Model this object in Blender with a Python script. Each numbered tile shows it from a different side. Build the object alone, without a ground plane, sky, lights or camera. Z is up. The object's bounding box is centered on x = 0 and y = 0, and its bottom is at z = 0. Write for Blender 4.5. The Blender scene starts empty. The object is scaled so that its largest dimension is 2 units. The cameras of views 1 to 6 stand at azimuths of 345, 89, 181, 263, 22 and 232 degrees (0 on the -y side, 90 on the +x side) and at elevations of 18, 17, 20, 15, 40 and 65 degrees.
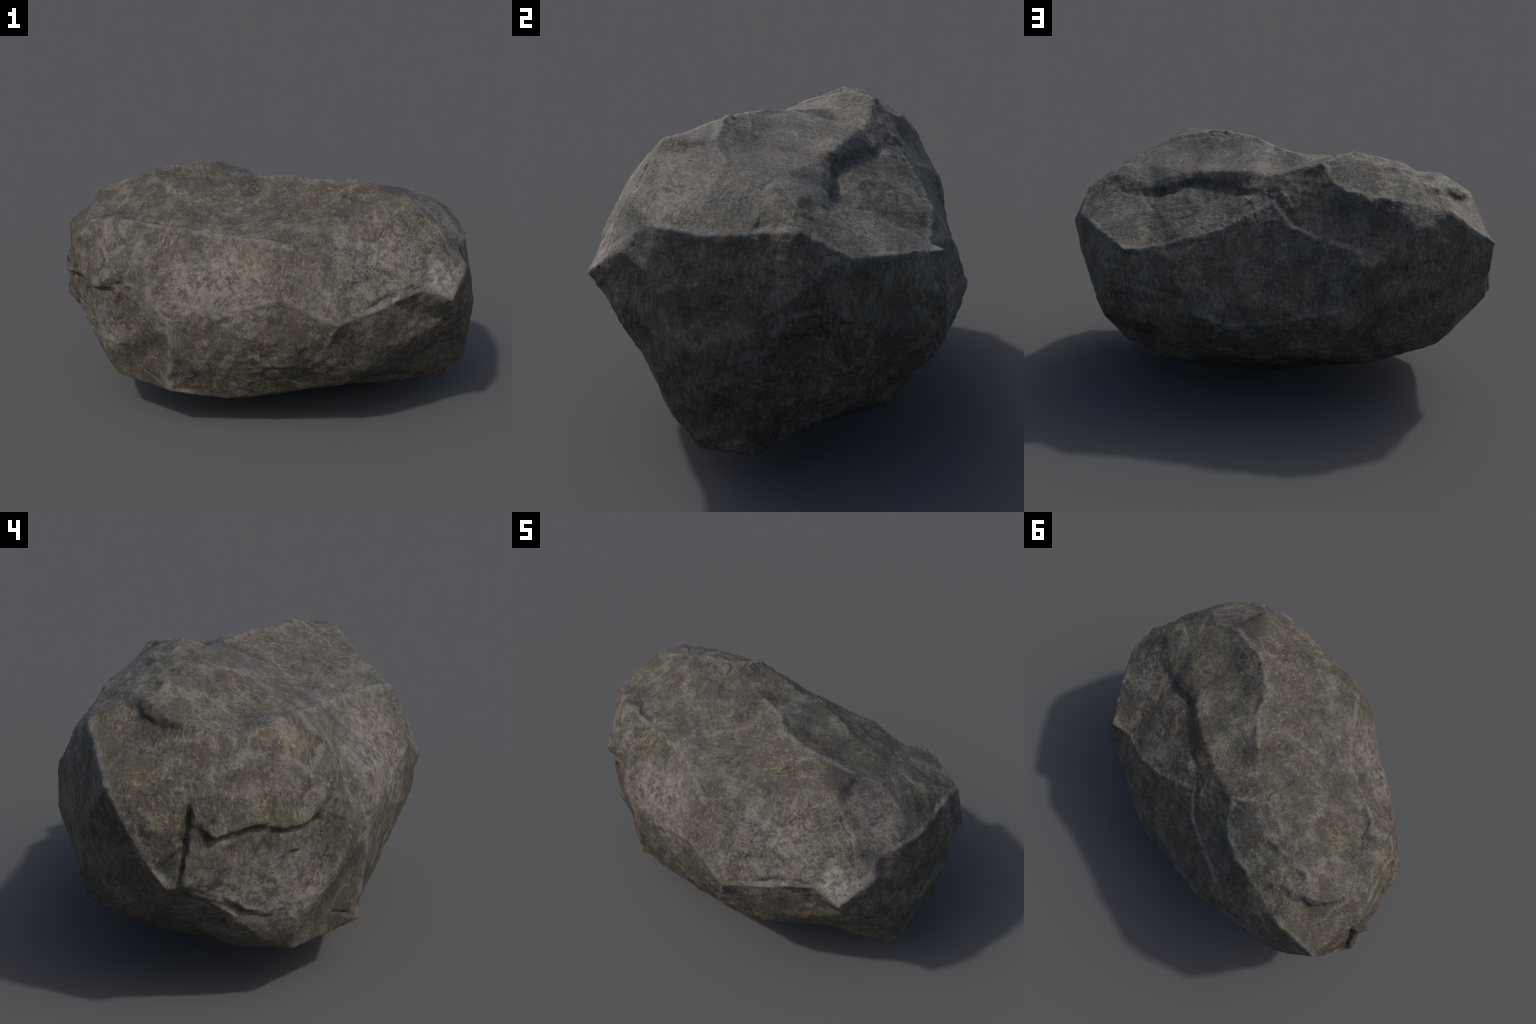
"""A weathered angular boulder, built from its ridge lines and facet corners."""
import bpy, bmesh, math, random
import numpy as np
from mathutils import Vector

random.seed(7)

# --------------------------------------------------------------------------
# Ridge lines of the boulder: each is the run of corners where two broken
# faces meet.  Metres, z up, front = -y.
# --------------------------------------------------------------------------
RIDGES = {
    # skyline of the right hump, from the saddle to the right shoulder
    "right_crest": [(-0.07, 0.092, 1.104), (0.035, 0.014, 1.121), (0.14, -0.149, 1.128),
                    (0.287, -0.22, 1.137), (0.53, -0.25, 1.093), (0.63, -0.215, 1.052),
                    (0.838, -0.03, 0.952)],
    "right_shoulder": [(0.735, -0.295, 0.978), (0.785, 0.10, 0.905), (0.38, -0.10, 1.05), (0.62, -0.02, 1.002)],
    "right_brow": [(0.15, -0.445, 1.03), (0.46, -0.35, 1.107), (0.488, -0.424, 1.097), (0.535, -0.462, 1.038), (0.628, -0.53, 0.925)],
    # skyline of the left hump and its stepped end
    "left_crest": [(-0.06, 0.335, 1.078), (-0.205, 0.363, 1.128), (-0.34, 0.255, 1.150), (-0.545, 0.295, 1.118),
                   (-0.45, 0.355, 1.12), (-0.69, 0.325, 1.062), (-0.80, 0.37, 1.022)],
    # floor of the dip between the two humps
    "saddle": [(-0.72, 0.06, 0.965), (-0.58, 0.10, 1.058), (-0.66, -0.06, 0.958), (-0.655, 0.24, 1.048), (-0.04, 0.20, 1.052), (-0.17, 0.18, 1.095), (-0.01, -0.26, 1.03), (-0.32, 0.087, 1.087), (-0.29, -0.135, 0.98), (-0.13, -0.11, 1.018)],
    "step_lip": [(-0.646, 0.427, 1.040), (-0.72, 0.415, 1.030), (-0.834, 0.327, 0.985), (-0.812, 0.405, 0.958), (-0.85, 0.325, 0.955)],
    # the broken step across the top of the back
    "back_step_lip": [(0.053, 0.281, 1.037), (0.108, 0.276, 1.058), (0.19, 0.243, 1.05), (0.256, 0.207, 1.038), (0.33, 0.160, 1.022), (0.404, 0.112, 1.006),
                      (0.51, 0.106, 0.978), (0.61, 0.094, 0.943), (0.70, 0.08, 0.955), (0.79, 0.018, 0.955)],
    "back_step_foot": [(0.07, 0.366, 0.982), (0.136, 0.325, 0.986), (0.265, 0.243, 0.976), (0.387, 0.150, 0.975), (0.50, 0.152, 0.925),
                       (0.638, 0.13, 0.897), (0.565, 0.245, 0.872)],
    # the rim that divides the upper faces from the right end
    "right_rim": [(0.707, -0.600, 0.755), (0.715, -0.490, 0.850), (0.788, -0.425, 0.873),
                  (0.870, -0.24, 0.865), (0.915, 0.0, 0.900), (0.93, 0.165, 0.81),
                  (0.83, 0.30, 0.79), (0.668, 0.495, 0.76), (0.575, 0.462, 0.752), (0.48, 0.475, 0.775)],
    "right_end": [(0.998, 0.02, 0.73), (0.969, -0.054, 0.669), (0.975, -0.13, 0.590), (0.94, 0.16, 0.637),
                  (0.90, -0.350, 0.505), (0.77, -0.542, 0.56), (0.79, -0.48, 0.475), (0.84, -0.418, 0.665), (0.925, -0.22, 0.39), (0.85, -0.02, 0.288), (0.915, -0.13, 0.33),
                  (0.845, -0.40, 0.265), (0.797, -0.312, 0.118)],
    # belt of ridges around the front
    "front_belt": [(-0.850, -0.142, 0.722), (-0.690, -0.245, 0.70), (-0.650, -0.322, 0.61),
                   (-0.53, -0.395, 0.60), (-0.458, -0.411, 0.71), (-0.42, -0.460, 0.60), (-0.327, -0.497, 0.652),
                   (-0.14, -0.613, 0.722), (0.068, -0.709, 0.613),
                   (0.331, -0.668, 0.679), (0.546, -0.643, 0.745), (0.616, -0.679, 0.677)],
    "front_slope": [(0.355, -0.593, 0.875), (0.44, -0.662, 0.745), (0.70, -0.562, 0.82), (0.745, -0.555, 0.783), (0.79, -0.475, 0.735), (0.18, -0.583, 0.895)],
    "front_brow": [(-0.785, -0.06, 0.979), (-0.745, -0.172, 0.88), (-0.834, -0.108, 0.804),
                   (-0.782, -0.195, 0.78), (-0.56, -0.345, 0.71), (-0.665, -0.16, 0.925), (-0.53, -0.245, 0.83), (-0.29, -0.43, 0.81), (0.03, -0.628, 0.80), (-0.572, -0.12, 0.948), (-0.36, -0.25, 0.925), (-0.187, -0.446, 0.943), (-0.103, -0.54, 0.929)],
    "front_lower": [(-0.60, -0.343, 0.53), (-0.60, -0.338, 0.40), (-0.06, -0.645, 0.50), (0.012, -0.628, 0.428),
                    (-0.30, -0.52, 0.50), (-0.36, -0.455, 0.35),
                    (0.58, -0.588, 0.517), (0.60, -0.525, 0.40), (0.48, -0.603, 0.60), (0.66, -0.608, 0.585), (0.67, -0.550, 0.48), (0.30, -0.638, 0.44)],
    "front_foot": [(-0.812, -0.061, 0.208), (-0.603, -0.321, 0.208), (-0.348, -0.367, 0.160),
                   (-0.475, -0.345, 0.215), (-0.164, -0.538, 0.370), (0.21, -0.40, 0.178), (0.16, -0.56, 0.27), (0.44, -0.36, 0.152), (0.66, -0.34, 0.138), (0.46, -0.39, 0.213), (0.245, -0.605, 0.335), (0.64, -0.458, 0.27)],
    # left end: a proud plate above a broken corner
    "left_end": [(-0.77, 0.561, 0.963), (-0.868, 0.532, 0.881), (-0.96, 0.512, 0.815),
                 (-0.905, 0.13, 0.93), (-0.955, 0.355, 0.815), (-0.945, 0.256, 0.822),
                 (-0.985, 0.285, 0.64), (-0.995, 0.29, 0.515), (-0.955, 0.43, 0.635), (-0.945, 0.345, 0.53),
                 (-0.983, 0.201, 0.639), (-0.985, 0.215, 0.72), (-0.893, -0.066, 0.654)],
    "left_foot": [(-0.918, 0.14, 0.375), (-0.81, 0.15, 0.236), (-0.77, 0.27, 0.302), (-0.86, -0.06, 0.32), (-0.845, 0.03, 0.260), (-0.950, 0.233, 0.458), (-0.885, 0.05, 0.383), (-0.872, -0.047, 0.405), (-0.803, -0.162, 0.410), (-0.705, -0.207, 0.345)],
    # back faces
    "back_belt": [(0.65, 0.525, 0.59), (0.47, 0.588, 0.56), (0.335, 0.645, 0.51), (0.42, 0.608, 0.63), (0.44, 0.572, 0.72), (0.745, 0.498, 0.60), (0.21, 0.685, 0.475),
                  (-0.01, 0.688, 0.487), (0.05, 0.662, 0.58), (-0.287, 0.706, 0.562),
                  (-0.397, 0.684, 0.744), (-0.60, 0.612, 0.90)],
    "back_brow": [(-0.232, 0.42, 1.066), (-0.311, 0.485, 1.029), (-0.409, 0.527, 1.002), (-0.57, 0.535, 1.003), (-0.24, 0.465, 0.975),
                  (0.01, 0.44, 0.965), (-0.38, 0.56, 0.875), (-0.073, 0.528, 0.871), (-0.198, 0.575, 0.835), (0.227, 0.496, 0.858), (0.399, 0.505, 0.805)],
    "back_lower": [(0.298, 0.615, 0.385), (0.50, 0.562, 0.41), (0.65, 0.515, 0.43), (-0.40, 0.545, 0.235), (0.075, 0.635, 0.333), (-0.127, 0.655, 0.375), (-0.384, 0.625, 0.39), (-0.78, 0.60, 0.62), (-0.67, 0.622, 0.82), (-0.81, 0.53, 0.455), (-0.972, 0.345, 0.497), (-0.862, 0.395, 0.398), (-0.25, 0.683, 0.465), (-0.58, 0.650, 0.60), (-0.56, 0.634, 0.47), (-0.67, 0.608, 0.46), (-0.43, 0.643, 0.43)],
    "back_foot": [(-0.75, 0.466, 0.314), (-0.60, 0.600, 0.335), (0.555, 0.35, 0.15), (0.579, 0.371, 0.254),
                  (0.711, 0.31, 0.23), (0.76, 0.178, 0.235), (0.80, 0.06, 0.203), (0.80, 0.328, 0.35), (0.78, 0.49, 0.505), (0.79, 0.46, 0.44)],
    "underside": [(-0.33, 0.07, 0.03), (-0.31, 0.27, 0.10), (-0.55, 0.10, 0.10), (0.06, 0.165, 0.0), (0.83, -0.13, 0.105), (0.66, -0.13, 0.03), (0.42, 0.09, 0.012)],
}
# Ridges sharp enough to be worn pale; corners are added along them so that
# the faces meet on the ridge.
CREASES = [RIDGES["front_belt"][:11], RIDGES["right_rim"][:8], RIDGES["right_crest"][:6], RIDGES["left_crest"][1:],
         RIDGES["front_foot"][1:3], RIDGES["left_foot"][-4:-1], RIDGES["step_lip"][:3],
         [(-0.785, -0.06, 0.979), (-0.745, -0.172, 0.88), (-0.690, -0.245, 0.70), (-0.65, -0.322, 0.61), (-0.60, -0.343, 0.53),
          (-0.60, -0.338, 0.40), (-0.603, -0.321, 0.208)],
         [(-0.995, 0.29, 0.515), (-0.950, 0.233, 0.458), (-0.885, 0.05, 0.383)],
         [(-0.745, -0.172, 0.88), (-0.834, -0.108, 0.804), (-0.850, -0.142, 0.722)],
         [(-0.785, -0.06, 0.979), (-0.36, -0.25, 0.925), (-0.187, -0.446, 0.943), (-0.103, -0.54, 0.929)],
         [(-0.29, -0.135, 0.98), (-0.13, -0.11, 1.018)],
         [(0.546, -0.643, 0.745), (0.616, -0.679, 0.677), (0.707, -0.600, 0.755)],
         [(0.068, -0.709, 0.613), (0.012, -0.628, 0.428), (-0.02, -0.60, 0.37)],
         [(-0.77, 0.561, 0.963), (-0.868, 0.532, 0.881), (-0.96, 0.512, 0.815), (-0.955, 0.43, 0.635), (-0.972, 0.345, 0.497)],
         [(-0.205, 0.363, 1.128), (-0.232, 0.42, 1.066), (-0.311, 0.485, 1.029), (-0.57, 0.535, 1.003)],
         [(0.01, 0.44, 0.965), (-0.073, 0.528, 0.871), (-0.198, 0.575, 0.835), (-0.38, 0.62, 0.80)],
         [(0.668, 0.495, 0.76), (0.575, 0.462, 0.752), (0.48, 0.475, 0.775), (0.399, 0.505, 0.805), (0.227, 0.496, 0.858), (0.01, 0.44, 0.965)],
         [(0.65, 0.525, 0.59), (0.47, 0.588, 0.56), (0.21, 0.685, 0.475), (-0.01, 0.688, 0.487), (-0.287, 0.706, 0.562)],
         [(0.95, -0.20, 0.50), (0.95, -0.10, 0.52), (0.969, -0.04, 0.64), (0.95, 0.10, 0.66), (0.93, 0.18, 0.60)],
         [(-0.941, 0.212, 0.833), (-0.906, 0.105, 0.881), (-0.865, 0.009, 0.876), (-0.841, -0.088, 0.811)]]
CENTRE = Vector((0.0, 0.02, 0.58))

# --------------------------------------------------------------------------
# Cracks and small steps.  Each is a line on the surface, the depth and width
# of its groove, the side that stands proud, and by how much.
# --------------------------------------------------------------------------
CRACKS = [
    # crack under the rounded slab on the left end, with its side branch
    dict(line=[(-0.985, 0.250, 0.690), (-0.983, 0.202, 0.648), (-0.954, 0.118, 0.665), (-0.914, 0.0, 0.650),
               (-0.892, -0.067, 0.652), (-0.850, -0.140, 0.675)], depth=0.014, width=0.012, proud=(0, 0, 1), step=0.018, reach=0.12, sink=0.014),
    dict(line=[(-0.892, -0.067, 0.650), (-0.842, -0.154, 0.650), (-0.80, -0.19, 0.64)], depth=0.008, width=0.008, proud=(0, 0, 1), step=0.003),
    dict(line=[(-0.842, -0.140, 0.610), (-0.881, -0.046, 0.565), (-0.895, 0.02, 0.545)], depth=0.006, width=0.012, proud=(0, 0, 1), step=0.006),
    # cleft beside the slab
    dict(line=[(-0.946, 0.262, 0.80), (-0.980, 0.272, 0.70), (-0.985, 0.300, 0.60), (-0.978, 0.312, 0.52)],
         depth=0.024, width=0.014, proud=(0, -1, 0), step=0.012),
    # rim of the slab
    dict(line=[(-0.941, 0.212, 0.833), (-0.906, 0.105, 0.881), (-0.865, 0.009, 0.876), (-0.841, -0.088, 0.811),
               (-0.80, -0.165, 0.735)], depth=0.003, width=0.012, proud=(0, 0, -1), step=0.007),
    # groove where the slab meets the front
    dict(line=[(-0.711, -0.178, 0.881), (-0.775, -0.163, 0.80), (-0.79, -0.168, 0.70), (-0.807, -0.167, 0.567),
               (-0.753, -0.182, 0.345), (-0.724, -0.196, 0.307)], depth=0.005, width=0.016, proud=(-1, 0, 0), step=0.004),
    # fissures at the foot of the left end
    dict(line=[(-0.989, 0.279, 0.505), (-0.923, 0.169, 0.430), (-0.875, 0.054, 0.370)], depth=0.006, width=0.012, proud=(0, 0, 1), step=0.014, sink=0.012),
    dict(line=[(-0.735, -0.185, 0.310), (-0.622, -0.302, 0.235)], depth=0.010, width=0.008, proud=(0, 0, 1), step=0.004),
    # shelf above the lip on the front
    dict(line=[(0.19, -0.679, 0.670), (0.353, -0.658, 0.715), (0.44, -0.648, 0.745), (0.53, -0.63, 0.765)],
         depth=0.010, width=0.016, proud=(0, 0, 1), step=0.004),
    # crack down the right brow
    dict(line=[(0.516, -0.447, 1.04), (0.552, -0.477, 1.003), (0.605, -0.514, 0.948), (0.636, -0.555, 0.864)],
         depth=0.009, width=0.008, proud=(-1, 0, 0), step=0.005),
    # short runnel across the front face
    dict(line=[(-0.085, -0.555, 0.90), (-0.115, -0.575, 0.83), (-0.134, -0.590, 0.77)], depth=0.006, width=0.015, proud=(-1, 0, 0), step=0.004),
    dict(line=[(-0.253, -0.462, 0.29), (-0.167, -0.538, 0.375), (-0.06, -0.575, 0.36), (0.05, -0.56, 0.335)],
         depth=0.005, width=0.014, proud=(0, 0, 1), step=0.006),
    # step below the lip of the left hump
    dict(line=[(-0.655, 0.455, 1.015), (-0.73, 0.435, 1.003), (-0.80, 0.405, 0.982), (-0.842, 0.335, 0.962), (-0.868, 0.245, 0.945)],
         depth=0.007, width=0.022, proud=(0.6, -0.3, 0.8), step=0.012),
    # broken step across the back
    dict(line=[(0.07, 0.366, 0.982), (0.136, 0.325, 0.986), (0.387, 0.150, 0.975), (0.50, 0.135, 0.935), (0.638, 0.13, 0.897)],
         depth=0.008, width=0.018, proud=(0, -1, 0.5), step=0.008, sink=0.008),
    dict(line=[(0.638, 0.13, 0.900), (0.60, 0.20, 0.885), (0.565, 0.250, 0.872)], depth=0.008, width=0.014, proud=(1, 0, 0), step=0.012, sink=0.006),
]


def control_mesh():
    """Faces between the ridge corners: the hull of their directions."""
    pts = [Vector(p) for line in RIDGES.values() for p in line]
    for run in CREASES:
        for a, b in zip(map(Vector, run[:-1]), map(Vector, run[1:])):
            n = int((b - a).length / 0.07)
            for k in range(1, n):
                p = a.lerp(b, k / n)
                if min((p - q).length for q in pts) > 0.035:
                    pts.append(p)
    bm = bmesh.new()
    for p in pts:
        bm.verts.new((p - CENTRE).normalized())
    bmesh.ops.convex_hull(bm, input=bm.verts[:])
    bm.verts.ensure_lookup_table()
    for v, p in zip(bm.verts, pts):
        v.co = p
    bmesh.ops.recalc_face_normals(bm, faces=bm.faces[:])
    return bm


bm = control_mesh()
V = np.array([v.co for v in bm.verts])
F = np.array([[v.index for v in f.verts] for f in bm.faces])
bm.free()


# --------------------------------------------------------------------------
# Refining and weathering
# --------------------------------------------------------------------------
def edge_table(F):
    E = np.sort(np.concatenate([F[:, [0, 1]], F[:, [1, 2]], F[:, [2, 0]]]), axis=1)
    E, inv = np.unique(E, axis=0, return_inverse=True)
    return E, inv.reshape(3, -1).T


def refine(V, F, longest):
    """Split every edge longer than `longest` at its middle until none is left."""
    while True:
        E, fe = edge_table(F)
        length = np.linalg.norm(V[E[:, 0]] - V[E[:, 1]], axis=1)
        cut = length > longest
        if not cut.any():
            return V, F
        mid = np.full(len(E), -1)
        mid[cut] = len(V) + np.arange(cut.sum())
        V = np.concatenate([V, (V[E[cut, 0]] + V[E[cut, 1]]) / 2])
        m = mid[fe]
        n = (m >= 0).sum(1)
        out = [F[n == 0]]
        for k in range(3):
            a, b, c = F[:, k], F[:, (k + 1) % 3], F[:, (k + 2) % 3]
            ab, bc, ca = m[:, k], m[:, (k + 1) % 3], m[:, (k + 2) % 3]
            s = (n == 1) & (ab >= 0)
            out += [np.stack([a, ab, c], 1)[s], np.stack([ab, b, c], 1)[s]]
            s = (n == 2) & (ca < 0)
            out += [np.stack([ab, b, bc], 1)[s], np.stack([a, ab, bc], 1)[s], np.stack([a, bc, c], 1)[s]]
        s = n == 3
        a, b, c = F[s].T
        ab, bc, ca = m[s].T
        out += [np.stack(t, 1) for t in ((a, ab, ca), (ab, b, bc), (ca, bc, c), (ab, bc, ca))]
        F = np.concatenate(out)


def smooth(V, F, rounds, limit=None):
    E, _ = edge_table(F)
    deg = np.bincount(E.ravel(), minlength=len(V))[:, None]
    W = V.copy()
    for _ in range(rounds):
        acc = np.stack([np.bincount(E[:, 0], W[E[:, 1], i], len(V)) + np.bincount(E[:, 1], W[E[:, 0], i], len(V)) for i in range(3)], 1)
        W = 0.5 * W + 0.5 * acc / deg
    if limit:
        d = W - V
        r = np.linalg.norm(d, axis=1, keepdims=True)
        W = V + d * (limit / np.maximum(np.hypot(r, limit), 1e-9))
    return W


def normals(V, F):
    fn = np.cross(V[F[:, 1]] - V[F[:, 0]], V[F[:, 2]] - V[F[:, 0]])
    N = np.stack([sum(np.bincount(F[:, k], fn[:, i], len(V)) for k in range(3)) for i in range(3)], 1)
    return N / np.linalg.norm(N, axis=1, keepdims=True)


RNG = np.random.default_rng(11)
PERM = RNG.permutation(256)
GRAD = RNG.normal(size=(256, 3))
GRAD /= np.linalg.norm(GRAD, axis=1, keepdims=True)


def gradient_noise(P):
    i = np.floor(P).astype(int)
    f = P - i
    u = f * f * f * (f * (f * 6 - 15) + 10)
    total = 0
    for dx in (0, 1):
        for dy in (0, 1):
            for dz in (0, 1):
                h = PERM[(PERM[(PERM[(i[:, 0] + dx) & 255] + i[:, 1] + dy) & 255] + i[:, 2] + dz) & 255]
                w = (u[:, 0] if dx else 1 - u[:, 0]) * (u[:, 1] if dy else 1 - u[:, 1]) * (u[:, 2] if dz else 1 - u[:, 2])
                total = total + w * ((f - (dx, dy, dz)) * GRAD[h]).sum(1)
    return total * 1.5


def layered(P, scale, octaves, gain=0.5, ridged=False):
    out, amp = 0, 1.0
    for k in range(octaves):
        n = gradient_noise(P * scale * 2.03 ** k + 17.3 * k)
        out = out + amp * ((0.35 - np.abs(n)) * 1.6 if ridged else n)
        amp *= gain
    return out


def along(V, line):
    """Distance to a polyline and the offset from its nearest point."""
    line = np.array(line, float)
    best, off = np.full(len(V), 9.0), np.zeros_like(V)
    for a, b in zip(line[:-1], line[1:]):
        t = np.clip((V - a) @ (b - a) / ((b - a) @ (b - a)), 0, 1)
        o = V - a - t[:, None] * (b - a)
        d = np.linalg.norm(o, axis=1)
        s = d < best
        best[s], off[s] = d[s], o[s]
    return best, off


V, F = refine(V, F, 0.03)
V = smooth(V, F, 2, limit=0.0035)
V, F = refine(V, F, 0.0085)
V = smooth(V, F, 5, limit=0.003)
N = normals(V, F)

# cracks wander a little
wob = np.stack([layered(V + k, 14, 2) for k in (0.0, 5.1, 9.7)], 1) * 0.012
height = np.zeros(len(V))
for c in CRACKS:
    near = np.where(np.linalg.norm(V - np.mean(c["line"], axis=0), axis=1) < 0.6)[0]
    d, o = along(V[near] + wob[near], c["line"])
    ends = np.minimum(*(np.linalg.norm(V[near] - c["line"][e], axis=1) for e in (0, -1)))
    fade = (0.25 + 0.75 * np.clip(ends / 0.06, 0, 1)) * np.clip(0.75 + 1.3 * layered(V[near] + 2.2, 11, 2), 0.4, 1.1)
    # nothing carries on beyond the ends of the line
    wend = np.minimum(*(np.linalg.norm(V[near] + wob[near] - c["line"][e], axis=1) for e in (0, -1)))
    fade = np.where(d >= wend - 1e-6, fade * np.exp(-(d / 0.025) ** 2), fade)
    side = o @ np.array(c["proud"], float) / np.maximum(d, 1e-6)
    w = c["width"]
    height[near] += fade * (-c["depth"] * np.exp(-((d + 0.35 * w * side) / w) ** 2)
                            + c["step"] * np.clip(side * d / w, 0, 1) * np.exp(-d / c.get("reach", 0.06))
                            - c.get("sink", 0.0) * np.clip(-side * d / w, 0, 1) * np.exp(-d / 0.09))

# the ridges stand a little proud, with a chipped edge
chip = np.clip(0.75 + 1.5 * layered(V + 6.0, 16, 2), 0.0, 1.4)
d = np.min([along(V + 0.8 * wob, run)[0] for run in CREASES], axis=0)
height += chip * (0.0030 * np.exp(-(d / 0.010) ** 2) - 0.0015 * np.exp(-((d - 0.03) / 0.014) ** 2))

# chipped and pitted relief, rougher in some places than in others
rough = np.clip(0.55 + 0.9 * layered(V + 3.0, 2.6, 2), 0.15, 1.3)
warp = V + 0.03 * np.stack([layered(V + k, 6, 2) for k in (1.0, 4.0, 8.0)], 1)
height += 0.0040 * layered(warp, 5.0, 3, 0.5)
# small ledges left by flakes that came off
for scale, amp, levels in ((4.0, 0.0048, 1.7), (7.0, 0.0026, 1.5)):
    t = (layered(warp + scale, scale, 1) + 1.0) * levels
    f = t - np.floor(t)
    edge = np.clip((f - 0.42) / 0.16, 0, 1)
    height += amp * rough * ((np.floor(t) + edge * edge * (3 - 2 * edge)) - t) / levels * 2.0
height += 0.0032 * rough * layered(warp, 13.0, 3, 0.5, ridged=True)
height += 0.0013 * rough * layered(V * (1.0, 1.0, 1.6), 42.0, 3, 0.6)
V = V + N * height[:, None]
V[:, 2] -= V[:, 2].min()

me = bpy.data.meshes.new("boulder")
me.from_pydata(V.tolist(), [], F.tolist())
me.polygons.foreach_set("use_smooth", np.ones(len(F), bool))
me.update()
ob = bpy.data.objects.new("boulder", me)
bpy.context.collection.objects.link(ob)
ob["label"] = "weathered grey-brown angular boulder with two low humps"
ob["category"] = "rock"

# --------------------------------------------------------------------------
# Stone: mottled grey-brown, fibrous grain, ochre flecks, pale worn patches
# --------------------------------------------------------------------------
mat = bpy.data.materials.new("weathered_stone")
mat.use_nodes = True
nt = mat.node_tree
bsdf = nt.nodes["Principled BSDF"]
coords = nt.nodes.new("ShaderNodeTexCoord").outputs["Object"]


def node(kind, **kw):
    n = nt.nodes.new(kind)
    for k, v in kw.items():
        setattr(n, k, v)
    return n


def link(a, b):
    if isinstance(a, (int, float)):
        b.default_value = a
    elif isinstance(a, tuple):
        b.default_value = a if len(a) == len(b.default_value) else (*a, 1.0)
    else:
        nt.links.new(a, b)


def math_(op, a, b=0.0, clamp=False):
    n = node("ShaderNodeMath", operation=op, use_clamp=clamp)
    link(a, n.inputs[0])
    link(b, n.inputs[1])
    return n.outputs[0]


def vec(op, a, b):
    n = node("ShaderNodeVectorMath", operation=op)
    link(a, n.inputs[0])
    if op == "SCALE":
        link(b, n.inputs["Scale"])
    else:
        link(b, n.inputs[1])
    return n.outputs["Value"] if op in ("DISTANCE", "LENGTH", "DOT_PRODUCT") else n.outputs[0]


def noise_tex(vector, scale, detail=4.0, rough=0.55, distortion=0.0, colour=False):
    n = node("ShaderNodeTexNoise")
    link(vector, n.inputs["Vector"])
    n.inputs["Scale"].default_value = scale
    n.inputs["Detail"].default_value = detail
    n.inputs["Roughness"].default_value = rough
    n.inputs["Distortion"].default_value = distortion
    return n.outputs["Color" if colour else "Fac"]


def mapped(vector, rotation, scale):
    n = node("ShaderNodeMapping")
    link(vector, n.inputs["Vector"])
    n.inputs["Rotation"].default_value = [math.radians(a) for a in rotation]
    n.inputs["Scale"].default_value = scale
    return n.outputs[0]


def span(value, lo, hi, a=0.0, b=1.0):
    n = node("ShaderNodeMapRange", interpolation_type="SMOOTHSTEP")
    link(value, n.inputs[0])
    for i, x in enumerate((lo, hi, a, b)):
        n.inputs[i + 1].default_value = x
    return n.outputs[0]


def mix(fac, a, b):
    n = node("ShaderNodeMix", data_type="RGBA")
    link(fac, n.inputs[0])
    link(a, n.inputs[6])
    link(b, n.inputs[7])
    return n.outputs[2]


def fmix(fac, a, b):
    n = node("ShaderNodeMix", data_type="FLOAT")
    link(fac, n.inputs[0])
    link(a, n.inputs[2])
    link(b, n.inputs[3])
    return n.outputs[0]


def patch(centre, inner, outer, ragged=0.35):
    """Soft mask around one place on the boulder, with a ragged border."""
    d = vec("DISTANCE", coords, centre)
    d = math_("ADD", d, math_("MULTIPLY", math_("SUBTRACT", border, 0.5), ragged))
    return span(d, outer, inner)


border = noise_tex(coords, 6.0, 5, 0.6)
drift = vec("SCALE", vec("SUBTRACT", noise_tex(coords, 3.0, 3, 0.5, colour=True), (0.5, 0.5, 0.5)), 0.14)
warped = vec("ADD", coords, drift)

# fibrous grain that runs in different directions from face to face
grain_a = noise_tex(mapped(warped, (20, 35, 10), (120, 120, 21)), 1.0, 8, 0.76, 0.1)
grain_b = noise_tex(mapped(warped, (70, 10, 50), (130, 130, 24)), 1.0, 8, 0.76, 0.1)
grain_c = noise_tex(mapped(warped, (15, 80, 25), (110, 110, 19)), 1.0, 8, 0.76, 0.1)
fields = noise_tex(coords, 2.3, 2, 0.5)
fields2 = noise_tex(vec("ADD", coords, (4.0, 2.0, 7.0)), 2.6, 2, 0.5)
grain = fmix(span(fields2, 0.47, 0.53), fmix(span(fields, 0.47, 0.53), grain_a, grain_b), grain_c)
granular = noise_tex(warped, 66.0, 8, 0.78, 0.1)
grain = fmix(span(border, 0.42, 0.60, 0.15, 0.75), grain, granular)
mottle = noise_tex(warped, 8.0, 9, 0.68)
fine = noise_tex(coords, 170.0, 3, 0.6)

mid = noise_tex(warped, 24.0, 7, 0.72, 0.2)
tone = math_("ADD", math_("ADD", math_("MULTIPLY", grain, 0.46), math_("MULTIPLY", mottle, 0.46)), math_("MULTIPLY", mid, 0.21))
ramp = node("ShaderNodeValToRGB")
link(tone, ramp.inputs[0])
stops = [(0.485, (0.013, 0.0105, 0.0065)), (0.532, (0.034, 0.0287, 0.0195)), (0.566, (0.060, 0.0515, 0.0368)),
         (0.597, (0.088, 0.0763, 0.0556)), (0.65, (0.156, 0.137, 0.105))]
while len(ramp.color_ramp.elements) < len(stops):
    ramp.color_ramp.elements.new(0.5)
for e, (p, c) in zip(ramp.color_ramp.elements, stops):
    e.position, e.color = p, (*c, 1)
colour = ramp.outputs[0]

# drifts of browner and greyer stone
hue = noise_tex(vec("ADD", warped, (2.0, 5.0, 1.0)), 15.0, 8, 0.7)
colour = mix(span(hue, 0.50, 0.60, 0.0, 0.6), colour, mix(tone, (0.018, 0.012, 0.007), (0.108, 0.085, 0.052)))
colour = mix(span(hue, 0.49, 0.40, 0.0, 0.5), colour, mix(tone, (0.016, 0.015, 0.013), (0.112, 0.105, 0.090)))

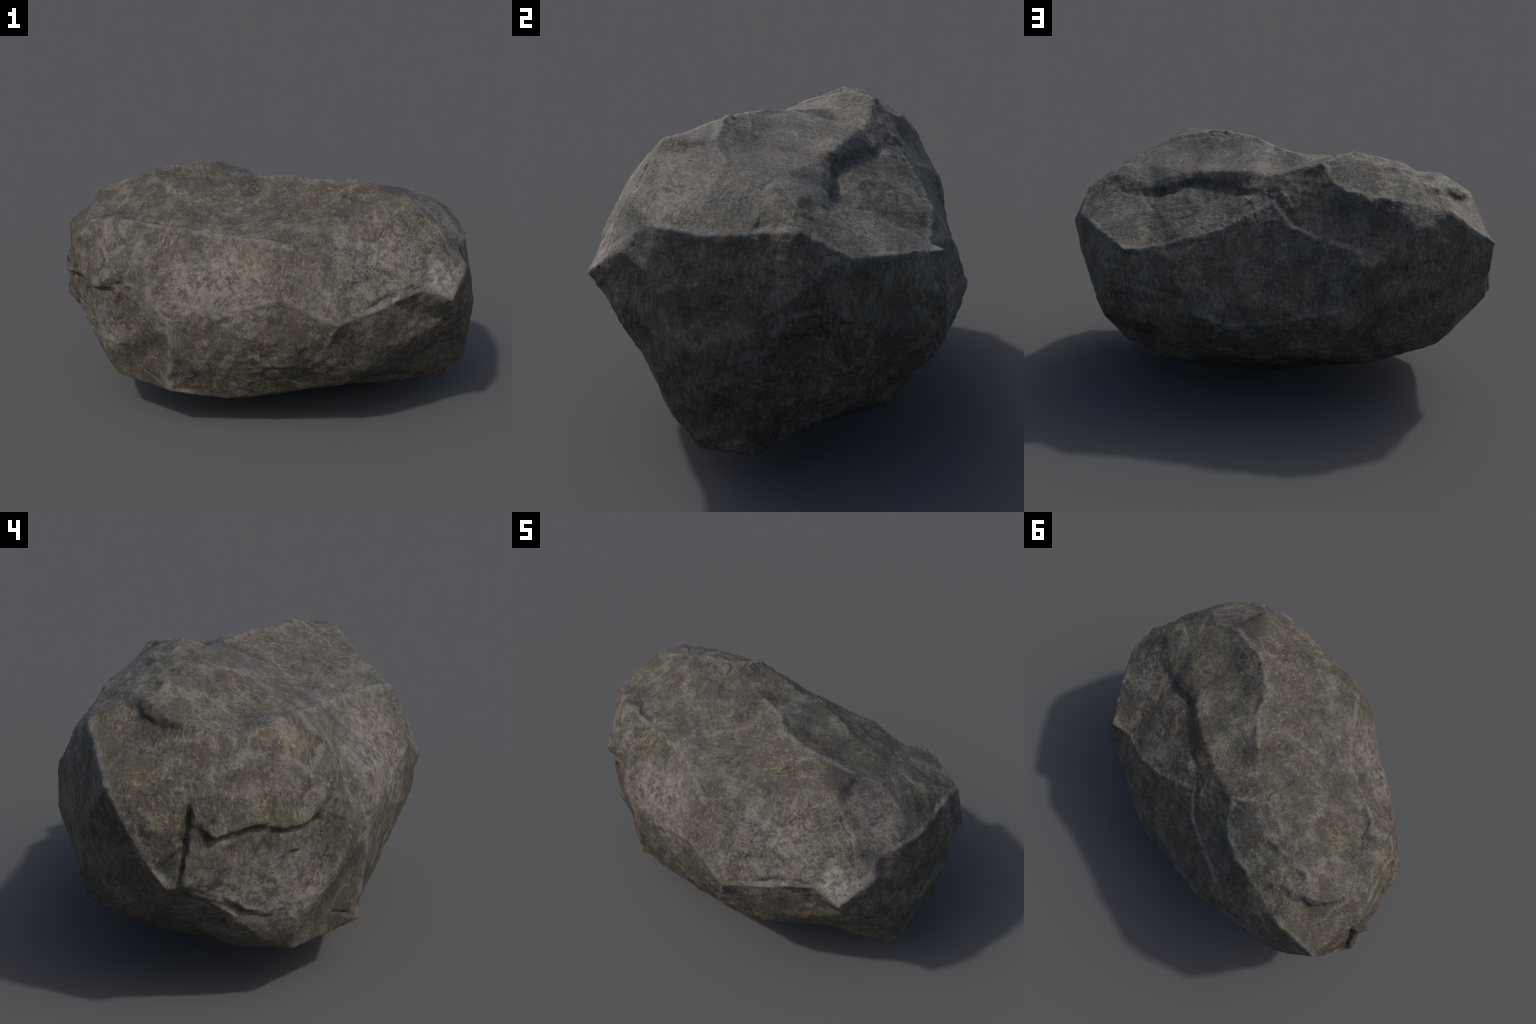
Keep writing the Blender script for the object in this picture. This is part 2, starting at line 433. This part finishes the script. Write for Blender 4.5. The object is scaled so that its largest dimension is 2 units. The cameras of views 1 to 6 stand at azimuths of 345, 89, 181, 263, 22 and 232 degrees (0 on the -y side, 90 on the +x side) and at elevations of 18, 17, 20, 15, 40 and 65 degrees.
# brown stains
stain = math_("MULTIPLY", span(noise_tex(warped, 6.5, 7, 0.66), 0.515, 0.62), 0.85)
colour = mix(stain, colour, mix(grain, (0.020, 0.015, 0.009), (0.070, 0.052, 0.032)))
for centre in ((-0.32, 0.08, 1.09), (0.47, -0.33, 1.10), (0.62, -0.30, 1.02)):
    colour = mix(math_("MULTIPLY", patch(centre, 0.05, 0.11, 0.18), 0.85), colour, mix(grain, (0.020, 0.014, 0.009), (0.052, 0.038, 0.025)))

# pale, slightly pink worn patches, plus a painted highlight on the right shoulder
pale = patch((0.30, -0.64, 0.80), 0.12, 0.42)
for centre, r0, r1 in (((-0.38, -0.42, 0.72), 0.06, 0.36), ((0.60, -0.62, 0.77), 0.05, 0.24), ((-0.87, -0.03, 0.45), 0.08, 0.26),
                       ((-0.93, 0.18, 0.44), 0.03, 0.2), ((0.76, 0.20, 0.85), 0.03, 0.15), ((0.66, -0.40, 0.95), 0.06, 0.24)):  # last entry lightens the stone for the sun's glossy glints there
    pale = math_("MAXIMUM", pale, patch(centre, r0, r1))
pale = math_("MULTIPLY", pale, span(math_("ADD", math_("MULTIPLY", granular, 0.5), math_("MULTIPLY", noise_tex(warped, 24.0, 6, 0.65), 0.5)), 0.43, 0.58, 0.05, 0.82))
colour = mix(pale, colour, mix(noise_tex(warped, 14.0, 3, 0.5), (0.130, 0.108, 0.094), (0.215, 0.192, 0.172)))

bright = math_("MULTIPLY", patch((0.585, -0.64, 0.765), 0.03, 0.13, 0.2), span(mid, 0.42, 0.58, 0.25, 0.9))
colour = mix(bright, colour, (0.250, 0.222, 0.200))

# ochre flecks
fleck = math_("MULTIPLY", span(grain, 0.52, 0.61), span(noise_tex(warped, 5.0, 6, 0.7), 0.44, 0.57))
colour = mix(math_("MULTIPLY", fleck, 0.85), colour, (0.200, 0.145, 0.066))

# hairline dark crazing
craze = math_("ABSOLUTE", math_("SUBTRACT", noise_tex(warped, 19.0, 6, 0.6), 0.5))
craze = math_("MULTIPLY", span(craze, 0.022, 0.0), span(noise_tex(coords, 4.0, 3, 0.5), 0.48, 0.62))
colour = mix(math_("MULTIPLY", craze, 0.7), colour, (0.018, 0.015, 0.012))

# dusty wear along the broken ridges, and veins of the same grey
shaky = vec("ADD", coords, vec("SCALE", vec("SUBTRACT", noise_tex(coords, 11.0, 4, 0.6, colour=True), (0.5, 0.5, 0.5)), 0.075))
nearest = None
for run in CREASES:
    for a, b in zip(run[:-1], run[1:]):
        ba = tuple(q - p for p, q in zip(a, b))
        pa = vec("SUBTRACT", shaky, a)
        t = math_("MULTIPLY", vec("DOT_PRODUCT", pa, ba), 1.0 / sum(c * c for c in ba), clamp=True)
        foot = node("ShaderNodeVectorMath", operation="SCALE")
        foot.inputs[0].default_value = ba
        link(t, foot.inputs["Scale"])
        d = vec("DISTANCE", pa, foot.outputs[0])
        nearest = d if nearest is None else math_("MINIMUM", nearest, d)
        # a vanishing dependence, so that the segments are evaluated one after the other
        tick = node("ShaderNodeVectorMath", operation="SCALE")
        tick.inputs[0].default_value = (1e-9, 1e-9, 1e-9)
        link(nearest, tick.inputs["Scale"])
        shaky = vec("ADD", shaky, tick.outputs[0])
wear = math_("MULTIPLY", span(nearest, 0.024, 0.007), span(noise_tex(coords, 13.0, 5, 0.65), 0.42, 0.56, 0.05, 0.85))
wear = math_("MULTIPLY", wear, span(grain, 0.38, 0.56, 0.45, 1.0))
colour = mix(wear, colour, (0.126, 0.117, 0.101))

link(colour, bsdf.inputs["Base Color"])
link(span(grain, 0.38, 0.62, 0.70, 0.44), bsdf.inputs["Roughness"])
bsdf.inputs["Specular IOR Level"].default_value = 0.5

relief = math_("ADD", math_("MULTIPLY", grain, 1.0), math_("MULTIPLY", fine, 0.35))
relief = math_("ADD", relief, math_("MULTIPLY", noise_tex(coords, 95.0, 6, 0.72), 0.7))
bump = node("ShaderNodeBump")
bump.inputs["Strength"].default_value = 0.55
bump.inputs["Distance"].default_value = 0.012
link(relief, bump.inputs["Height"])
nt.links.new(bump.outputs[0], bsdf.inputs["Normal"])
me.materials.append(mat)
